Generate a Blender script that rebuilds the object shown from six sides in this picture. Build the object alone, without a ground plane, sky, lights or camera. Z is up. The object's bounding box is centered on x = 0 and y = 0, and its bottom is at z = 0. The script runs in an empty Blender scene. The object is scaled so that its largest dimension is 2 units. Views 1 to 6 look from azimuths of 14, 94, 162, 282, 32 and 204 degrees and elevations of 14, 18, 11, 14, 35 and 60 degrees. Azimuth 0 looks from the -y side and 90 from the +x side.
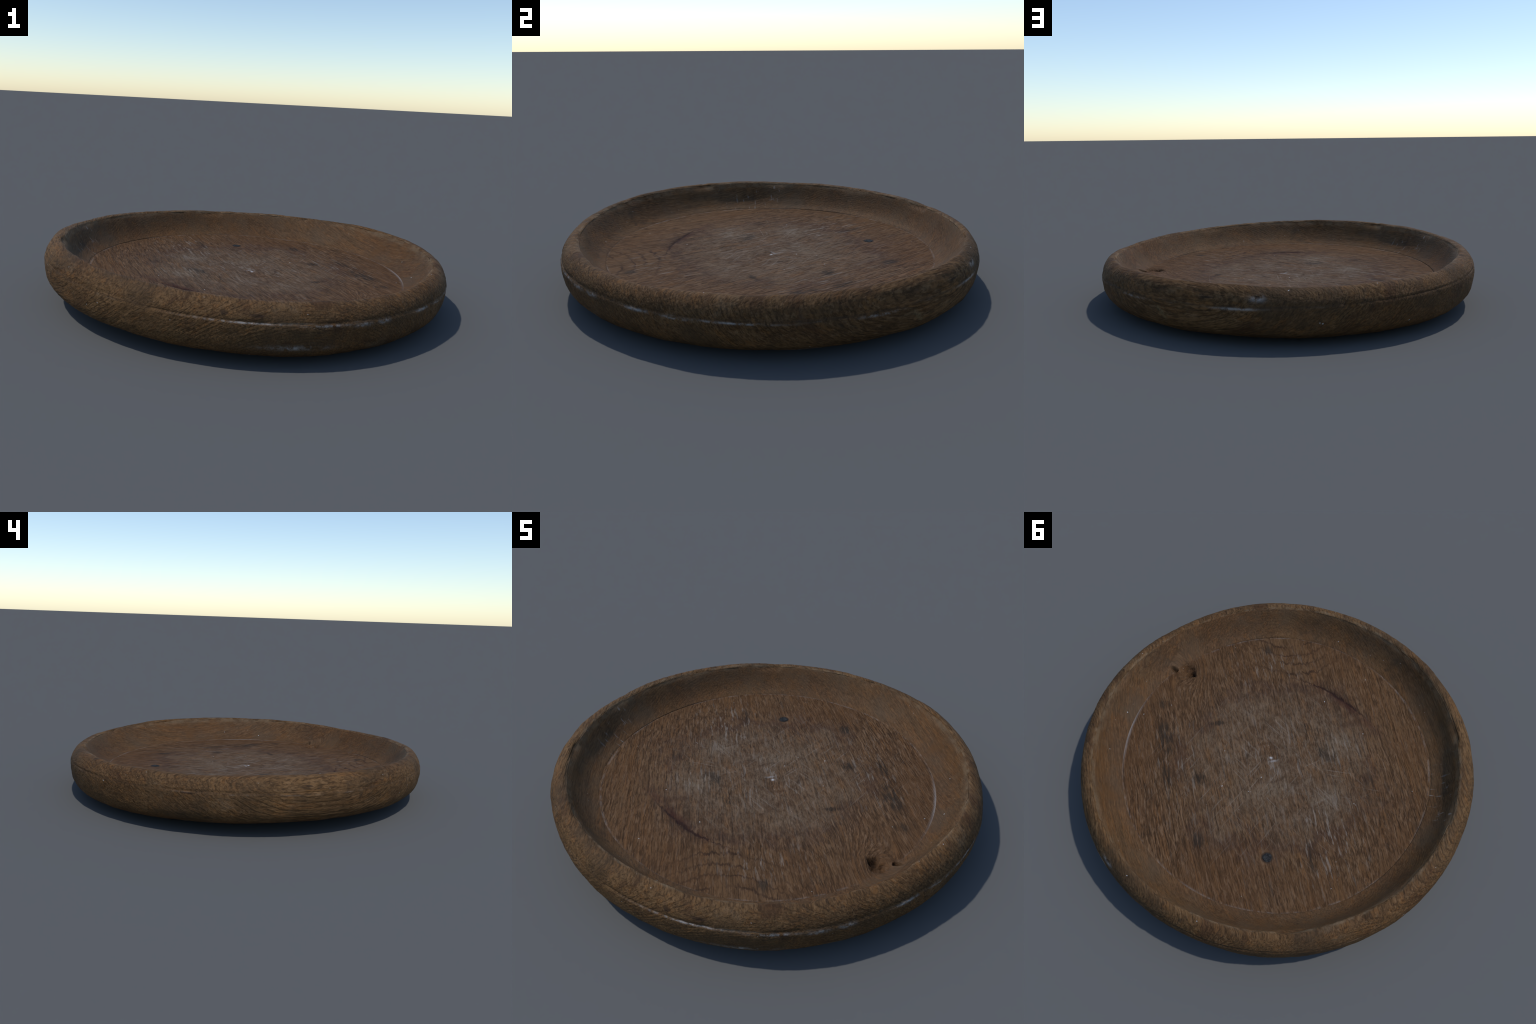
"""A shallow, lathe-turned old wooden bowl with a rolled lip, a scribed groove
round its side, a worn floor with knots and stains, and one iron plug."""
import bpy, math
import numpy as np

# ------------------------------------------------------------------ shape
# Profile of the turning, from the middle of the foot, round the outside,
# over the lip, down the inner wall to the middle of the floor.  (r, z)
FOOT = [(0.0, 0.004), (0.35, 0.003), (0.60, 0.001), (0.70, 0.000)]
SIDE = [(0.70, 0.000), (0.795, 0.008), (0.879, 0.021), (0.933, 0.040), (0.967, 0.065),
        (0.985, 0.097), (0.992, 0.130), (0.9945, 0.155), (0.9935, 0.167)]
LIP = [(0.9935, 0.167), (0.991, 0.1715), (0.9885, 0.1745), (0.988, 0.178), (0.988, 0.183), (0.9855, 0.201),
       (0.977, 0.224), (0.963, 0.243), (0.946, 0.2545), (0.931, 0.258), (0.920, 0.256), (0.9145, 0.2515)]
WALL = [(0.9145, 0.2515), (0.911, 0.245), (0.903, 0.231), (0.886, 0.201), (0.862, 0.169), (0.833, 0.142), (0.800, 0.126)]
FLOOR = [(0.800, 0.126), (0.783, 0.1235), (0.60, 0.1190), (0.35, 0.1135), (0.16, 0.1055), (0.0, 0.104)]
PARTS = [("foot", FOOT, 40), ("outer_wall", SIDE, 110), ("rim", LIP, 110),
         ("inner_wall", WALL, 90), ("floor", FLOOR, 250)]
N_TURN = 1440
TILT = (-0.0133, -0.0116)                  # the bowl stands slightly askew
ROUND = [(0.0044, -0.0006), (-0.0027, -0.0162), (-0.0003, -0.0024), (-0.0021, -0.0004)]
HEIGHT = [(-0.013, 0.021), (0.016, 0.046), (0.006, 0.006)]   # share of full height
GRAIN = math.radians(128.0)                # direction the wood fibres run

def harmonics(coefs, th):
    v = np.zeros_like(th)
    for k, (c, s) in enumerate(coefs, 1):
        v += c * np.cos(k * th) + s * np.sin(k * th)
    return v

def curve(points, n):
    """Smooth (Catmull-Rom by chord length) curve through the points."""
    p = np.array(points, float)
    t = np.concatenate([[0], np.cumsum(np.sqrt(np.hypot(*np.diff(p, axis=0).T)))])
    m = np.gradient(p, t, axis=0)
    u = np.linspace(0, t[-1], n)
    i = np.clip(np.searchsorted(t, u, side="right") - 1, 0, len(t) - 2)
    h = (t[i + 1] - t[i])[:, None]
    s = ((u - t[i]) / h[:, 0])[:, None]
    return ((2*s**3 - 3*s**2 + 1) * p[i] + (s**3 - 2*s**2 + s) * h * m[i]
            + (-2*s**3 + 3*s**2) * p[i + 1] + (s**3 - s**2) * h * m[i + 1])

rng = np.random.default_rng(7)
TABLE = rng.random((64, 64, 64)).astype(np.float32) * 2 - 1
def noise(x, y, z, octaves=1):
    """Value noise on a repeating lattice, about -1..1."""
    out = np.zeros(np.broadcast(x, y, z).shape); amp = 1.0
    for o in range(octaves):
        f = 2.0 ** o
        q = [np.asarray(c, float) * f + 11.3 * o for c in (x, y, z)]
        i = [np.floor(c).astype(int) for c in q]
        w = [c - k for c, k in zip(q, i)]
        w = [c * c * (3 - 2 * c) for c in w]
        acc = 0
        for a in (0, 1):
            for b in (0, 1):
                for c in (0, 1):
                    acc = acc + (TABLE[(i[0]+a) & 63, (i[1]+b) & 63, (i[2]+c) & 63]
                                 * (w[0] if a else 1-w[0]) * (w[1] if b else 1-w[1]) * (w[2] if c else 1-w[2]))
        out += acc * amp; amp *= 0.5
    return out

def grain_axes(x, y):
    return x*math.cos(GRAIN) + y*math.sin(GRAIN), x*math.sin(GRAIN) - y*math.cos(GRAIN)

def bell(x, y, cx, cy, rx, ry, turn=0.0):
    c, s = math.cos(turn), math.sin(turn)
    dx, dy = x - cx, y - cy
    return np.exp(-((dx*c + dy*s)/rx)**2 - ((-dx*s + dy*c)/ry)**2)

# x, y, radii, depth: the hole, the shallower pocket beside it, a small hole
KNOT_HOLES = [(0.667, -0.277, 0.020, 0.017, 0.034), (0.706, -0.302, 0.032, 0.022, 0.022), (0.768, -0.259, 0.015, 0.011, 0.024)]
PLUG = (-0.205, 0.502)

rows, part_of = [], []
for k, (name, pts, n) in enumerate(PARTS):
    c = curve(pts, n)
    rows.append(c if k == 0 else c[1:])
    part_of += [k] * len(rows[-1])
prof = np.concatenate(rows)
part_of = np.array(part_of)
ends = np.cumsum([len(r) for r in rows]) - 1
TOP = max(z for _, z in LIP)

th = np.arange(N_TURN) * 2 * math.pi / N_TURN
R, Z = prof[:, 0][:, None], prof[:, 1][:, None]
T = th[None, :]
is_part = lambda *names: np.isin(part_of, [i for i, p in enumerate(PARTS) if p[0] in names])[:, None]
def lobe(deg, width):                      # one local swelling round the turn
    return np.exp(-(np.degrees(np.angle(np.exp(1j * (T - math.radians(deg))))) / width)**2)
out_of_round = (harmonics(ROUND, T) - 0.020*lobe(-32, 26) + 0.006*lobe(-165, 35)) * np.clip(R / 0.8, 0, 1)**2
taller = harmonics(HEIGHT, T)
# the lip is broader on one side than on the other: its inner edge wanders
edge = np.clip((Z - 0.17)/0.07, 0, 1) * np.clip((0.945 - R)/0.025, 0, 1) * (is_part("rim") | is_part("inner_wall"))
wander = -0.010*lobe(-170, 32) - 0.004*lobe(135, 15) + 0.010*lobe(64, 26)
r = R + out_of_round + edge * wander
x, y = r * np.cos(T), r * np.sin(T)
z = Z * (1 + taller * np.clip(Z / TOP, 0, 1)) + (TILT[0]*x + TILT[1]*y) 
# the scribed groove does not run level with the lip
z = z + np.exp(-((Z - 0.1745)/0.03)**2) * (R > 0.93) * (0.015 - 0.008*np.cos(T) + 0.004*np.sin(T))
z = z - 0.004 * np.cos(T - math.radians(50)) * np.clip(Z/0.25, 0, 1)**2
# the board has cupped across its fibres: the foot's edge lifts on two sides
z = z + np.clip(1 - Z/0.11, 0, 1) * np.clip((R-0.5)/0.25, 0, 1) * (-0.009*np.cos(2*(T - GRAIN)) + 0.009*lobe(-156, 38) - 0.006*lobe(-70, 35))
z = np.where(Z < 0.10, np.maximum(z, 0.0006 * Z / 0.10), z)          # stands on the ground

# profile normals (outwards from the wood)
tan = np.gradient(prof, axis=0)
nl = np.hypot(tan[:, 0], tan[:, 1]) + 1e-9
nr, nz = (tan[:, 1]/nl)[:, None], (-tan[:, 0]/nl)[:, None]

along, across = grain_axes(x, y)
# hand-work and warping
d = 0.0035 * noise(x*2.6, y*2.6, z*5, 2) * np.clip(R/0.3, 0, 1)
d = d + 0.0024 * noise(x*8+5, y*8, z*12, 3) * is_part("outer_wall", "rim")
# small dents and gouges
d = d - 0.006 * np.clip(noise(x*15+1, y*15, z*22+4, 2) - 0.62, 0, 1) * is_part("outer_wall", "rim")
# the groove is worn shallow, and in places away
d = d + 0.0032 * np.exp(-((Z - 0.1755)/0.005)**2) * np.clip(0.30 + 0.9*noise(x*4, y*4+3, 0*z, 2), 0, 1) * (R > .93)
# ridged fibres: soft wood worn away between the year rings
fib = noise(along*5, across*95, z*95, 2) + 0.6*noise(along*14, across*220+3, z*220)
d = d + 0.0007 * fib * np.where(is_part("inner_wall"), 0.25, np.where(is_part("foot"), 0.3, 1.0))
# ripples of the year rings on the lip and side
ripple = np.sin(2*math.pi/0.0135 * (np.hypot(across + 0.15, z + 0.35) + 0.05*along + 0.012*noise(x*3, y*3, z*6, 2) + 0.006*noise(x*12, y*12, z*12)))
d = d + 0.0003 * ripple * is_part("rim", "outer_wall") * (0.5 + 0.5*noise(x*4+7, y*4, z*4))
# worn floor: scars along the fibres, deeper in the middle
fl = is_part("floor")
scar = np.clip(noise(along*7+2, across*60, 0*z+3, 2) - 0.55, 0, 1)
d = d - 0.004 * scar * fl * bell(x, y, 0, 0, 0.62, 0.62)
d = d - 0.0022 * np.clip(noise(x*17, y*17, 0*z+9, 3) - 0.25, 0, 1) * fl * bell(x, y, 0.05, 0, .55, .55)
# the crack is a shallow cleft
cleft = along - 1.9*(across + 0.08)**2 + 0.52 + 0.01*noise(x*9, y*9, 0*z, 2)
d = d - 0.004 * np.exp(-(cleft/0.010)**2) * np.exp(-((across + 0.40)/0.13)**2) * fl
# raised disc left by the lathe centre, and its rim
rc = np.hypot(x - 0.03, y - 0.03)
d = d + fl * (0.0016 / (1 + np.exp((rc - 0.115) / 0.004)) - 0.0008*np.exp(-((rc-0.118)/0.006)**2))
# scribed line where the floor meets the wall
d = d - 0.0028 * np.exp(-((R - 0.797)/0.0045)**2) * (1 - lobe(-22, 12)) * np.clip(0.5 + 0.8*noise(x*5, y*5, 0*z+2, 2), 0, 1) * (fl | is_part("inner_wall"))
# chipped inner arris of the lip
arris = np.exp(-((R-0.914)/0.012)**2) * (is_part("rim") | is_part("inner_wall"))
chip = np.clip(noise(np.cos(T)*8, np.sin(T)*8, 0*T+4, 3) - 0.10, 0, 1)
d = d - (0.012 * chip - 0.002*noise(np.cos(T)*5, np.sin(T)*5, 0*T+6, 2)) * arris
x = x + d*nr*np.cos(T); y = y + d*nr*np.sin(T); z = z + d*nz
# knot holes in the floor
kx = x + 0.010*noise(x*28, y*28, 0*z, 2); ky = y + 0.010*noise(x*28+9, y*28, 0*z, 2)
for cx, cy, rx, ry, dep in KNOT_HOLES:
    hollow = bell(kx, ky, cx, cy, rx*1.25, ry*1.25, math.radians(30))
    z = z - dep * np.clip((hollow - 0.25)/0.45, 0, 1)**1.3 * is_part("floor", "inner_wall")
    z = z + 0.004 * np.exp(-((hollow - 0.12)/0.10)**2) * bell(x, y, cx, cy, rx*2.5, ry*2.5) * is_part("floor", "inner_wall")
z = z - 0.005 * bell(x, y, .69, -.285, .07, .045, math.radians(-30)) * is_part("floor", "inner_wall")
# the wall swells inwards beside the knot
z0 = np.clip((z - 0.10) / 0.16, 0, 1)
swell = (0.004*lobe(-22, 12) + 0.008*lobe(-50, 13) + 0.007*lobe(168, 22)) * np.sin(math.pi*z0) * is_part("inner_wall")
x = x - swell*np.cos(T); y = y - swell*np.sin(T)
z[0, :] = z[0].mean(); z[-1, :] = z[-1].mean()
z = z - z.min()

# ------------------------------------------------------------------ materials
class S:
    """A node socket that can be computed with."""
    def __init__(self, tree, out): self.t, self.o = tree, out
    def op(self, kind, *others, clamp=False):
        n = self.t.nodes.new("ShaderNodeMath"); n.operation = kind; n.use_clamp = clamp
        for i, v in enumerate((self,) + others):
            if isinstance(v, S): self.t.links.new(v.o, n.inputs[i])
            else: n.inputs[i].default_value = v
        return S(self.t, n.outputs[0])
    def __add__(a, b): return a.op("ADD", b)
    def __sub__(a, b): return a.op("SUBTRACT", b)
    def __mul__(a, b): return a.op("MULTIPLY", b)
    def __truediv__(a, b): return a.op("DIVIDE", b)
    def inv(a): return (a * -1.0) + 1.0
    def ramp(a, lo, hi):
        n = a.t.nodes.new("ShaderNodeMapRange"); n.interpolation_type = "SMOOTHSTEP"
        a.t.links.new(a.o, n.inputs[0]); n.inputs[1].default_value = lo; n.inputs[2].default_value = hi
        return S(a.t, n.outputs[0])
    def bell(a, centre, width):
        q = (a - centre) / width
        return (q * q * -1.0).op("EXPONENT")

class Wood:
    def __init__(self, name):
        self.mat = bpy.data.materials.new(name); self.mat.use_nodes = True
        self.t = self.mat.node_tree; self.t.nodes.clear()
        tc = self.t.nodes.new("ShaderNodeTexCoord")
        self.P = tc.outputs["Object"]
        sp = self.t.nodes.new("ShaderNodeSeparateXYZ"); self.t.links.new(self.P, sp.inputs[0])
        self.x, self.y, self.z = (S(self.t, o) for o in sp.outputs)
        c, s = math.cos(GRAIN), math.sin(GRAIN)
        self.al = self.x * c + self.y * s
        self.ac = self.x * s - self.y * c
        self.h = self.z - (self.x * TILT[0]) - (self.y * TILT[1])      # height above the foot
        self.rad = (self.x * self.x + self.y * self.y).op("SQRT")
        t = self.y.op("ARCTAN2", self.x)
        # radius with the bowl's own out-of-round taken off
        self.turn = (self.rad - t.op("COSINE") * ROUND[0][0] - (t * 2).op("COSINE") * ROUND[1][0] - (t * 2).op("SINE") * ROUND[1][1]
                     + (t * (180 / math.pi)).bell(-32, 26) * 0.020)
        self.g = self.h - (t.op("SINE") * 0.002 - t.op("COSINE") * 0.0095 + 0.015)      # height, measured so that the groove is level
        self.ang = self.y.op("ARCTAN2", self.x) * (180 / math.pi)
    def vec(self, a, b, c):
        n = self.t.nodes.new("ShaderNodeCombineXYZ")
        for i, v in enumerate((a, b, c)):
            if isinstance(v, S): self.t.links.new(v.o, n.inputs[i])
            else: n.inputs[i].default_value = v
        return n.outputs[0]
    def noise(self, scale, detail=4, rough=0.6, vec=None, seed=0.0, warp=0.0):
        n = self.t.nodes.new("ShaderNodeTexNoise"); n.noise_dimensions = "4D"
        n.inputs["W"].default_value = seed
        n.inputs["Scale"].default_value = scale; n.inputs["Detail"].default_value = detail
        n.inputs["Roughness"].default_value = rough; n.inputs["Distortion"].default_value = warp
        self.t.links.new(vec if vec is not None else self.P, n.inputs["Vector"])
        return S(self.t, n.outputs[0])
    def fibres(self, sa, sc, detail=2, seed=0.0, rough=0.6):
        return self.noise(1.0, detail, rough, self.vec(self.al * sa, self.ac * sc, self.z * sc), seed)
    def spot(self, cx, cy, rx, ry, deg=0.0):
        c, s = math.cos(math.radians(deg)), math.sin(math.radians(deg))
        dx, dy = self.x - cx, self.y - cy
        u = (dx * c + dy * s) / rx; v = (dy * c - dx * s) / ry
        return ((u*u + v*v) * -1.0).op("EXPONENT")
    def mix(self, fac, a, b, mode="MIX"):
        n = self.t.nodes.new("ShaderNodeMix"); n.data_type = "RGBA"; n.blend_type = mode
        for sock, v in ((n.inputs[0], fac), (n.inputs[6], a), (n.inputs[7], b)):
            if isinstance(v, S): self.t.links.new(v.o, sock)
            elif isinstance(v, (int, float)): sock.default_value = v
            else: sock.default_value = (*v, 1)
        return S(self.t, n.outputs[2])
    def finish(self, colour, height, rough, bump=0.6, dist=0.004):
        b = self.t.nodes.new("ShaderNodeBump"); b.inputs["Strength"].default_value = bump
        b.inputs["Distance"].default_value = dist
        self.t.links.new(height.o, b.inputs["Height"])
        p = self.t.nodes.new("ShaderNodeBsdfPrincipled")
        p.inputs["Specular IOR Level"].default_value = 0.1
        self.t.links.new(colour.o, p.inputs["Base Color"]); self.t.links.new(b.outputs[0], p.inputs["Normal"])
        if isinstance(rough, S): self.t.links.new(rough.o, p.inputs["Roughness"])
        else: p.inputs["Roughness"].default_value = rough
        o = self.t.nodes.new("ShaderNodeOutputMaterial"); self.t.links.new(p.outputs[0], o.inputs[0])
        return self.mat

def union(items):
    v = items[0]
    for i in items[1:]: v = v.op("MAXIMUM", i)
    return v

PITH = (-0.15, -0.35)      # heart of the tree: across the fibres, and height

def flow(w):
    """Distance from the heart of the tree (the year ring a point lies in) and
    the angle round it; both bend a little, and round the knot."""
    g = lambda ca, cc, ra, rc: ((((w.al - ca)/ra)*((w.al - ca)/ra) + ((w.ac - cc)/rc)*((w.ac - cc)/rc)) * -1.0).op("EXPONENT")
    a, b = w.ac - PITH[0], w.z - PITH[1]
    q = (a*a + b*b).op("SQRT") + g(-0.68, 0.36, 0.13, 0.08) * 0.10 + w.al * 0.05
    q = q + (w.fibres(1.3, 3.0, 2, 3.0) - 0.5) * 0.06 + (w.noise(11, 3, .6, None, 1.0) - 0.5) * 0.010
    return q, a.op("ARCTAN2", b) * 0.6

def base_wood(w, pale, mid, dark, lines=0.7, fineness=1.0, ash=0.5, rings=0.3, pores=0.6):
    (q, p), k = flow(w), fineness
    run = lambda sa, sc, det, seed, rough=.6: w.noise(1.0, det, rough, w.vec(w.al * (sa*k), q * (sc*k), p * (sc*k*0.6)), seed)
    col = w.mix(w.noise(2.4, 5, .65, None, 5.0).ramp(0.36, 0.64), mid, pale)
    broad = run(1.8, 20, 4, 2.0)
    col = w.mix(broad.ramp(0.45, 0.68) * 0.5, col, dark)
    warm = run(2.0, 40, 3, 6.0)
    col = w.mix(warm.ramp(0.50, 0.64) * 0.5, col, (pale[0]*1.25, pale[1]*1.02, pale[2]*0.75))
    ring = ((q + (w.noise(12, 3, .6, None, 18.0) - 0.5) * 0.010) * (2*math.pi/0.0135)).op("SINE").ramp(0.45, 1.0)
    ring = ring * w.noise(7, 4, .65, None, 19.0).ramp(.36, .62)
    col = w.mix(ring * rings, col, tuple(c*0.6 for c in dark))
    fine = run(3.2, 120, 4, 4.0, .7)
    col = w.mix(fine.ramp(0.50, 0.64) * lines, col, tuple(c*0.55 for c in dark))
    pore = run(15, 180, 2, 8.0)
    col = w.mix(pore.ramp(0.50, 0.60) * pores, col, tuple(c*0.42 for c in dark))
    glint = run(16, 140, 3, 12.0)
    col = w.mix(glint.ramp(0.52, 0.62) * ash, col, (pale[0]*1.35, pale[1]*1.45, pale[2]*1.7))
    grit = w.noise(1.0, 2, .6, w.vec(w.al * (32*k), q * (165*k), p * (110*k)), 22.0)
    col = w.mix(grit.ramp(.50, .66) * (pores * 0.9), col, tuple(c*0.5 for c in dark))
    h = broad * -0.3 + fine.ramp(0.45, 0.66) * -0.7 + pore.ramp(0.5, 0.68) * (-pores) + glint * 0.4 + ring * (-rings)
    return col, h

DUST = (0.21, 0.172, 0.138)
WHITE = (0.34, 0.33, 0.32)
BLACK = (0.020, 0.016, 0.012)

def flecks(w, col, amount=0.62, seed=20.0):
    f = w.noise(60, 1, .5, None, seed)
    return w.mix(f.ramp(amount + .14, amount + .19), col, WHITE)

def floor_wood():
    w = Wood("worn_floor_wood")
    dark = (0.048, 0.025, 0.012)
    col, h = base_wood(w, (0.130, 0.073, 0.035), (0.098, 0.051, 0.024), dark, 0.55, 1.0, 0.62, 0.35, 0.60)
    # flame figure: nested, ragged arcs of year rings at the -y end of the board
    teeth = (w.fibres(5, 70, 3, 14.0) - 0.5) * 0.07 + (w.noise(22, 3, .6, None, 13.0) - 0.5) * 0.03
    hump = w.al + (w.ac + 0.27) * (w.ac + 0.27) * 1.8 + (w.noise(4.5, 3, .55, None, 15.0) - 0.5) * 0.11 + teeth
    arc = (hump * (2*math.pi/0.066)).op("SINE").ramp(0.62, 1.0)
    zone = hump.ramp(-0.44, -0.50) * w.ac.bell(-0.22, 0.24)
    col = w.mix(zone * w.noise(9, 4, .6, None, 17.0).ramp(.4, .65) * 0.4, col, (0.125, 0.074, 0.038))
    col = w.mix(arc * zone * w.noise(10, 4, .65, None, 16.0).ramp(.34, .54) * 0.95, col, (0.022, 0.012, 0.008))
    ph = w.al - (w.ac + 0.08) * (w.ac + 0.08) * 1.9 + teeth * 0.6
    # greyed, dusty middle, matted rather than fibrous
    mat_ = w.fibres(32, 75, 4, 30.0, .75)
    reach = w.rad + (w.noise(3.2, 6, .68, None, 31.0) - 0.5) * 0.75 + (w.fibres(4, 30, 3, 35.0) - .5) * 0.12
    worn = reach.ramp(0.62, 0.30) * w.noise(7, 5, .7, None, 37.0).ramp(0.28, 0.64)
    rim_of_wear = reach.bell(0.50, 0.05) * w.noise(7, 5, .7, None, 36.0).ramp(.40, .60)
    col = w.mix(rim_of_wear * 0.6, col, (0.042, 0.019, 0.012))
    grey = w.mix(mat_.ramp(.36, .64), (0.068, 0.042, 0.024), (0.165, 0.117, 0.078))
    blot = w.noise(11, 5, .7, None, 32.0)
    grey = w.mix(blot.ramp(.48, .62) * 0.65, grey, (0.052, 0.030, 0.017))
    col = w.mix(worn * 0.68, col, grey)
    # browner, oilier margin
    col = w.mix(w.rad.ramp(0.42, 0.70) * w.noise(3.5, 4, .6, None, 33.0).ramp(.36, .6) * 0.40, col, (0.094, 0.046, 0.019))
    # pale frayed streaks along the fibres
    st = w.fibres(9, 60, 4, 41.0, .65).ramp(0.54, 0.64)
    zone = union([w.spot(-0.40, 0.27, .30, .20, 128), w.spot(0.30, -0.50, .20, .10, 40), w.spot(0, 0, .34, .30) * 0.7,
                  w.spot(-0.27, -0.20, .14, .12), w.spot(0.42, 0.28, .34, .15, 128) * 0.8, w.spot(-0.05, 0.1, .7, .7) * 0.3])
    col = w.mix(st * zone * 0.75, col, DUST)
    # cross scratches
    for seed, deg, cx, cy, rx, ry in ((44.0, 14, -.30, -.08, .22, .18), (45.0, 52, -.25, 0.0, .20, .2), (46.0, -20, 0.1, -0.25, .3, .2), (47.0, 80, 0.1, 0.2, .45, .4), (48.0, 160, -0.1, 0.1, .5, .4)):
        c, s_ = math.cos(math.radians(deg)), math.sin(math.radians(deg))
        v = w.vec((w.x * c + w.y * s_) * 4.5, (w.y * c - w.x * s_) * 95, 0.0)
        cs = w.noise(1.0, 2, .5, v, seed).ramp(0.60, 0.69) * w.spot(cx, cy, rx, ry)
        col = w.mix(cs * 0.4, col, DUST)
    # dull grey bloom beside the scratches, and dark blotches all over the worn part
    bloom = union([w.spot(-0.27, -0.25, .12, .07, 30), w.spot(-0.33, 0.10, .12, .06, 20), w.spot(-0.07, 0.16, .10, .04, 30)])
    col = w.mix(bloom * mat_.ramp(.35, .62) * 0.40, col, (0.165, 0.128, 0.090))
    blotch = w.noise(8.5, 6, .72, None, 34.0).ramp(.56, .68) * w.spot(0.02, -0.05, .66, .62)
    col = w.mix(blotch * 0.5, col, (0.036, 0.021, 0.013))
    # dark stains soaked into the fibres
    grit = w.fibres(12, 80, 4, 51.0, .7).ramp(0.34, 0.62)
    stain = union([w.spot(0.70, -0.035, .055, .05) * .75, w.spot(0.575, 0.155, .13, .055, 128), w.spot(0.45, 0.33, .13, .04, 128) * .75,
                   w.spot(0.295, 0.279, .055, .045), w.spot(0.13, 0.575, .055, .035, 128), w.spot(0.377, -0.062, .05, .02, 30),
                   w.spot(0.371, -0.629, .06, .05) * .7, w.spot(-0.469, -0.097, .08, .06) * .6, w.spot(-0.21, -0.14, .09, .05) * .75,
                   w.spot(0.388, 0.665, .03, .03) * .6, w.spot(-0.054, -0.255, .06, .03) * .75, w.spot(-0.1, -0.5, .12, .05) * .6,
                   w.spot(-0.40, 0.42, .16, .02, 128) * .7, w.spot(0.15, 0.03, .02, .06, 20) * .6])
    stain = stain + (w.noise(18, 4, .65, None, 52.0) - 0.5) * 0.9 * stain.ramp(.02, .3)
    col = w.mix((stain * (grit * 0.88 + 0.12)).ramp(0.20, 0.72) * 0.72, col, BLACK)
    # dark red crack with a ragged, curved course, blotched on its upper side
    wob = (w.noise(9, 4, .65, None, 60.0) - 0.5) * 0.06
    off = ph - wob + 0.52
    bruise = (off - 0.02).bell(0.0, 0.035) * w.ac.bell(-0.45, 0.10) * w.noise(16, 4, .7, None, 61.0).ramp(.32, .6)
    col = w.mix(bruise * 0.75, col, (0.040, 0.014, 0.010))
    cw = w.ac.bell(-0.44, 0.10) * 0.010 + 0.006
    cr = off / cw
    crack = (cr * cr * -1.0).op("EXPONENT") * w.ac.bell(-0.36, 0.17) * w.noise(20, 3, .6, None, 62.0).ramp(.30, .5)
    col = w.mix(crack.ramp(.1, .8) * 0.85, col, (0.022, 0.010, 0.008))
    # ring left by the lathe centre
    rc = ((w.x - .03)*(w.x - .03) + (w.y - .03)*(w.y - .03)).op("SQRT") + (w.noise(9, 3, .6, None, 64.0) - .5) * 0.02
    col = w.mix(rc.bell(0.118, 0.008) * w.noise(6, 2, .5, None, 63.0).ramp(.4, .6) * 0.5, col, dark)
    col = w.mix(w.spot(0.03, 0.0, .007, .006) * 0.9, col, (.5, .5, .5))
    col = w.mix(w.spot(0.01, 0.012, .018, .006, 40) * 0.6, col, WHITE)
    # knot
    knot = union([w.spot(a, b, rx, ry, 30) * (1.0 if dep != 0.022 else 0.5) for a, b, rx, ry, dep in KNOT_HOLES])
    col = w.mix(((((w.x-.69)*(w.x-.69)+(w.y+.29)*(w.y+.29)).op('SQRT') + (w.noise(15, 3, .6, None, 66.0)-.5)*.03) * 260.0).op('SINE').ramp(.3, 1) * w.spot(.69, -.29, .09, .07) * 0.4, col, dark)
    col = w.mix(w.spot(.715, -.265, .075, .05, 150).ramp(.2, .8) * 0.4, col, (0.075, 0.040, 0.019))
    col = w.mix(knot.ramp(0.25, 0.75) * 0.85, col, (0.018, 0.010, 0.006))
    # plug surround
    col = w.mix(w.spot(PLUG[0], PLUG[1], .029, .029).ramp(.25, .5) * 0.8, col, (0.03, 0.02, 0.014))
    # dusty seam at the foot of the wall
    sr = w.turn + (w.noise(9, 3, .6, None, 71.0) - .5) * 0.010
    seam = sr.bell(0.7975, 0.0050) * w.noise(16, 5, .75, None, 70.0).ramp(0.42, 0.62) * w.ang.bell(-22, 12).inv() * 0.32
    seam = seam.op("MAXIMUM", sr.bell(0.794, 0.007) * w.ang.bell(15, 13) * 0.7)
    col = w.mix(seam, col, (0.24, 0.21, 0.19))
    col = flecks(w, col, 0.62)
    return w.finish(col, h + (mat_ - 0.5) * worn * 0.8 + crack * -0.8, 0.75, 0.65, 0.003)

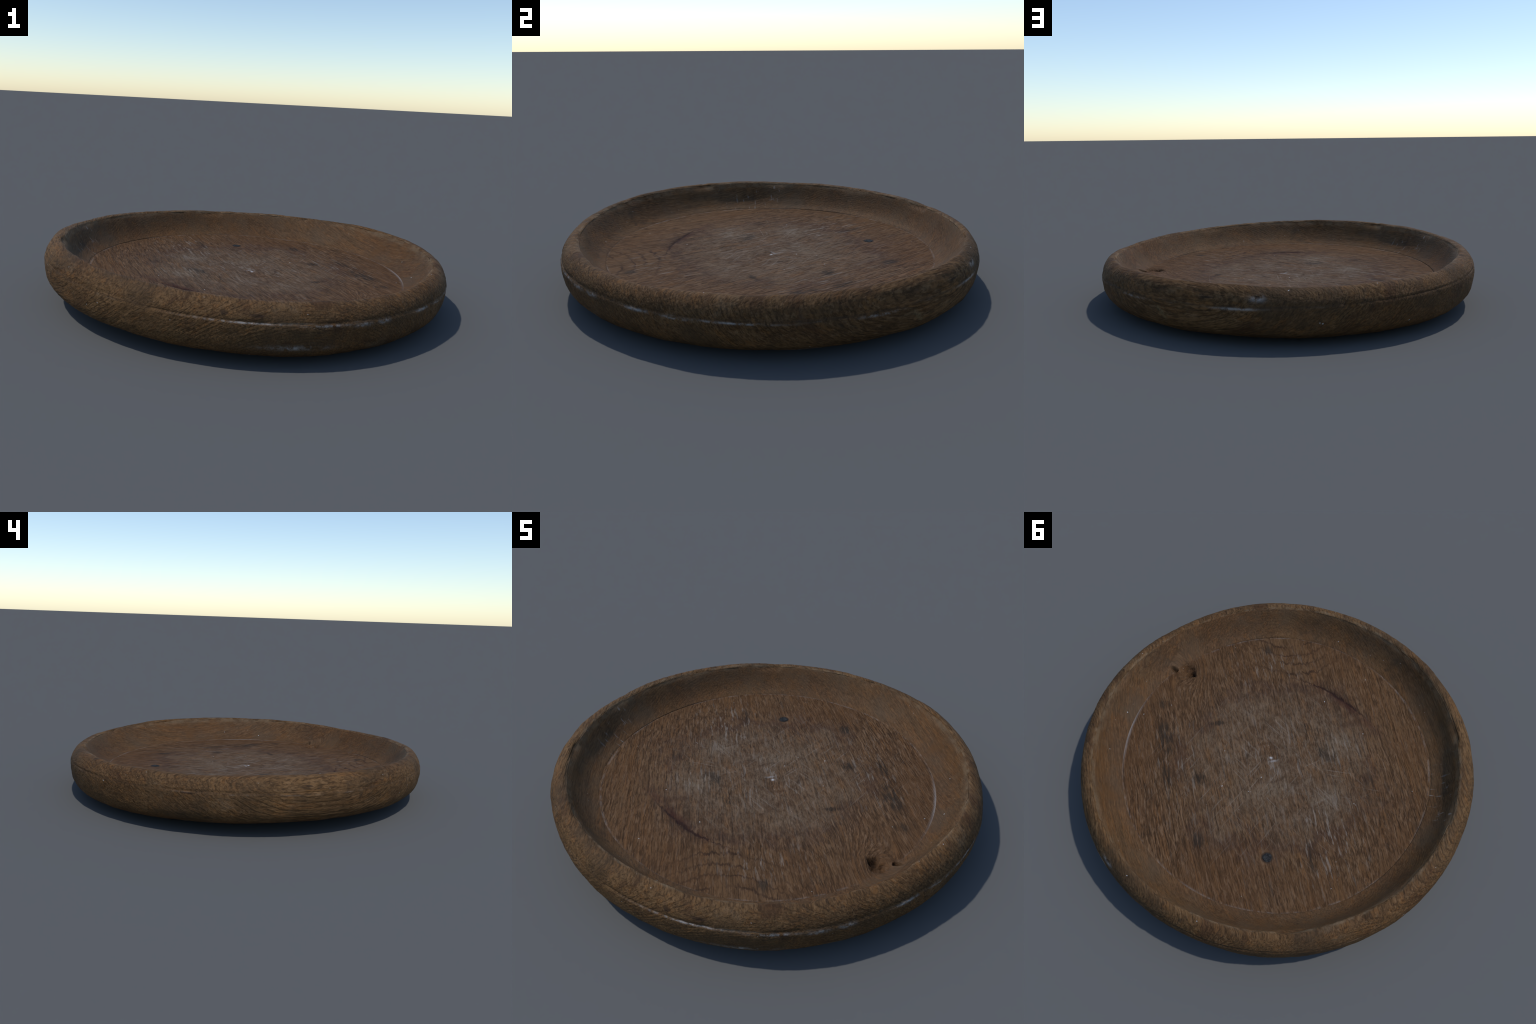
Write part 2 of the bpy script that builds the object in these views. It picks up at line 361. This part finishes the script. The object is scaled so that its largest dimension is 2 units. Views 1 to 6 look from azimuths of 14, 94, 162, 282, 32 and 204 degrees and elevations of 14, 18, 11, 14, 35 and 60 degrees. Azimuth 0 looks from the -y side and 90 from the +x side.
def wall_wood():
    w = Wood("smooth_wall_wood")
    col, h = base_wood(w, (0.118, 0.063, 0.027), (0.092, 0.046, 0.0200), (0.056, 0.030, 0.013), 0.35, 1.2, 0.38, 0.35, 0.38)
    smoke = w.noise(5, 5, .65, None, 80.0).ramp(.40, .66)
    col = w.mix(smoke * 0.5, col, (0.076, 0.053, 0.033))
    col = w.mix(w.noise(4.3, 4, .65, None, 81.0).ramp(.52, .68) * 0.5, col, (0.100, 0.045, 0.014))
    col = w.mix(w.noise(7.0, 4, .65, None, 83.0).ramp(.56, .70) * 0.45, col, (0.034, 0.022, 0.013))
    # worn, paler edge under the lip
    edge = w.h.ramp(0.238, 0.252) * w.noise(14, 5, .7, None, 86.0).ramp(.38, .62)
    col = w.mix(edge * 0.45, col, (0.165, 0.118, 0.072))
    # swirled knot high on the wall
    e = ((w.ang + 13.5) / 4.2) * ((w.ang + 13.5) / 4.2) + ((w.h - 0.222) / 0.026) * ((w.h - 0.222) / 0.026)
    e = e.op("SQRT") + (w.noise(14, 4, .65, None, 84.0) - .5) * 1.2
    col = w.mix((e * 9.0).op("SINE").ramp(.2, 1.0) * e.ramp(2.0, 0.8) * 0.45, col, (0.035, 0.018, 0.010))
    # dusty streaks in the shaded bend
    drip = w.noise(1.0, 2, .5, w.vec(w.ang * 0.7, w.h * 20, 0.0), 85.0).ramp(.60, .70) * w.ang.bell(-172, 12)
    col = w.mix(drip * 0.35, col, WHITE)
    col = flecks(w, col, 0.63, 82.0)
    return w.finish(col, h, 0.65, 0.35, 0.002)

def lip_wood():
    w = Wood("lip_wood")
    col, h = base_wood(w, (0.142, 0.078, 0.033), (0.102, 0.053, 0.0220), (0.056, 0.030, 0.013), 0.55, 1.25, 0.42, 0.60, 0.50)
    grime = w.noise(3.0, 6, .68, None, 90.0).ramp(.46, .66)
    col = w.mix(grime * 0.62, col, (0.046, 0.030, 0.017))
    col = w.mix(w.noise(9.0, 5, .7, None, 91.0).ramp(.58, .68) * 0.5, col, (0.030, 0.020, 0.013))
    pale = w.noise(5.0, 5, .7, None, 92.0).ramp(.58, .72)
    col = w.mix(pale * 0.35, col, (0.150, 0.115, 0.078))
    arris = w.turn.bell(0.9165, 0.007) * w.noise(16, 5, .7, None, 93.0).ramp(.40, .60)
    col = w.mix(arris * 0.55, col, (0.185, 0.135, 0.085))
    q, p = flow(w)
    bar = w.noise(1.0, 5, .65, w.vec(w.al * 2, q * 14, p * 6), 96.0)
    col = w.mix(bar.ramp(.54, .68) * 0.55, col, (0.040, 0.018, 0.009))
    gh = w.g + (w.noise(6, 3, .6, None, 94.0) - .5) * 0.006
    broken = w.noise(7, 5, .7, None, 95.0)
    col = w.mix(gh.bell(0.175, 0.0028) * broken.ramp(.50, .66) * 0.35, col, (0.17, 0.145, 0.12))
    col = w.mix(gh.bell(0.180, 0.004) * broken.ramp(.66, .40) * 0.55, col, (0.035, 0.020, 0.010))
    chalk = union([w.ang.bell(a, wd) * w.g.bell(hh, ht) for a, wd, hh, ht in
                   [(-42, 1.6, .162, .008), (-48, 1.8, .161, .007), (-57, 4, .166, .004), (-27, 3, .166, .005),
                    (-5, 8, .171, .0035), (-18, 3, .166, .004), (60, 5, .173, .005), (65, 1.6, .216, .012), (-64, 6, .078, .010),
                    (-75, 9, .171, .003), (28, 4, .170, .005), (12, 4, .045, .006)]])
    speck = w.noise(26, 5, .75, None, 98.0).ramp(.40, .60)
    col = w.mix(chalk * speck * 0.7, col, WHITE)
    # greenish scuff
    scuff = (w.ang - (w.h - .135) * -60.0).bell(38.5, 0.9) * w.h.bell(.135, .025)
    col = w.mix(scuff * speck * 0.6, col, (0.20, 0.19, 0.11))
    # small dark knots
    eye = union([w.ang.bell(a, wd) * w.h.bell(hh, ht) for a, wd, hh, ht in
                 [(-79, 1.0, .211, .010), (-72, 2.0, .208, .007), (52, 2.4, .225, .005), (65, .8, .232, .008), (-150, 1.2, .236, .005), (178, 2.5, .196, .005)]])
    col = w.mix((eye + (w.noise(24, 3, .6, None, 97.0) - .5) * .5 * eye).ramp(.25, .8) * 0.7, col, (0.022, 0.013, 0.009))
    col = flecks(w, col, 0.625, 99.0)
    return w.finish(col, h, 0.72, 0.5, 0.0022)

def iron():
    w = Wood("blackened_iron")
    n = w.noise(90, 3, .6, None, 3.0)
    col = w.mix(n.ramp(.45, .7), (0.016, 0.016, 0.016), (0.050, 0.050, 0.048))
    return w.finish(col, n, 0.7, 0.8, 0.004)

lip_mat = lip_wood()
MATS = {"foot": lip_mat, "outer_wall": lip_mat, "rim": lip_mat, "inner_wall": wall_wood(), "floor": floor_wood()}

# ------------------------------------------------------------------ meshes
V = np.stack([x, y, z], -1)
n_rows = V.shape[0]

def grid_faces(nr):
    i = np.arange(nr - 1)[:, None] * N_TURN
    j = np.arange(N_TURN)[None, :]; k = (j + 1) % N_TURN
    return np.stack([i + j, i + k, i + N_TURN + k, i + N_TURN + j], -1).reshape(-1, 4)

def vertex_normals():
    """Smooth normals of the whole turning, shared by all its parts."""
    ds = np.gradient(V, axis=0)
    dt = np.roll(V, -1, 1) - np.roll(V, 1, 1)
    n = np.cross(dt, ds)
    n[0] = (0, 0, -1); n[-1] = (0, 0, 1)
    return n / (np.linalg.norm(n, axis=-1, keepdims=True) + 1e-12)
NORMALS = vertex_normals()

bowl = bpy.data.objects.new("wooden_bowl", None)
bpy.context.collection.objects.link(bowl)
bowl["label"] = "shallow round old brown wooden bowl with rolled lip"
bowl["category"] = "bowl"

start = 0
for k, (name, pts, n) in enumerate(PARTS):
    a, b = (0 if k == 0 else ends[k-1]), ends[k]
    pts3 = V[a:b+1].reshape(-1, 3); nor = NORMALS[a:b+1].reshape(-1, 3)
    faces = grid_faces(b - a + 1)
    me = bpy.data.meshes.new(name)
    me.vertices.add(len(pts3)); me.vertices.foreach_set("co", pts3.astype(np.float32).ravel())
    me.loops.add(faces.size); me.loops.foreach_set("vertex_index", faces.astype(np.int32).ravel())
    me.polygons.add(len(faces)); me.polygons.foreach_set("loop_start", np.arange(len(faces), dtype=np.int32) * 4)
    me.update(calc_edges=True); me.validate()
    me.polygons.foreach_set("use_smooth", np.ones(len(me.polygons), bool))
    me.normals_split_custom_set_from_vertices(nor.tolist())
    me.materials.append(MATS[name])
    ob = bpy.data.objects.new(name, me); bpy.context.collection.objects.link(ob); ob.parent = bowl

# iron plug: a rough domed disc let into the floor
def plug():
    n, rad = 40, 0.0225
    ring = [(1.0, -0.02), (1.0, 0.0008), (0.94, 0.0022), (0.7, 0.0026), (0.4, 0.0022)]
    i = np.argmin((V[..., 0]-PLUG[0])**2 + (V[..., 1]-PLUG[1])**2 + 9*(V[..., 2] < .09))
    zc = V.reshape(-1, 3)[i, 2]
    vs, fs = [], []
    for f, dz in ring:
        for j in range(n):
            a = 2*math.pi*j/n; q = rad*f*(1 + 0.03*math.sin(3*a+1) + 0.02*math.sin(5*a))
            vs.append((PLUG[0]+q*math.cos(a), PLUG[1]+q*math.sin(a), zc+dz+0.0006*math.sin(7*a+9*f)))
    for r_ in range(len(ring)-1):
        for j in range(n):
            fs.append((r_*n+j, r_*n+(j+1) % n, (r_+1)*n+(j+1) % n, (r_+1)*n+j))
    fs.append(tuple((len(ring)-1)*n + j for j in range(n)))
    fs.append(tuple(reversed(range(n))))
    me = bpy.data.meshes.new("plug"); me.from_pydata(vs, [], fs); me.materials.append(iron())
    ob = bpy.data.objects.new("plug", me); bpy.context.collection.objects.link(ob); ob.parent = bowl
plug()
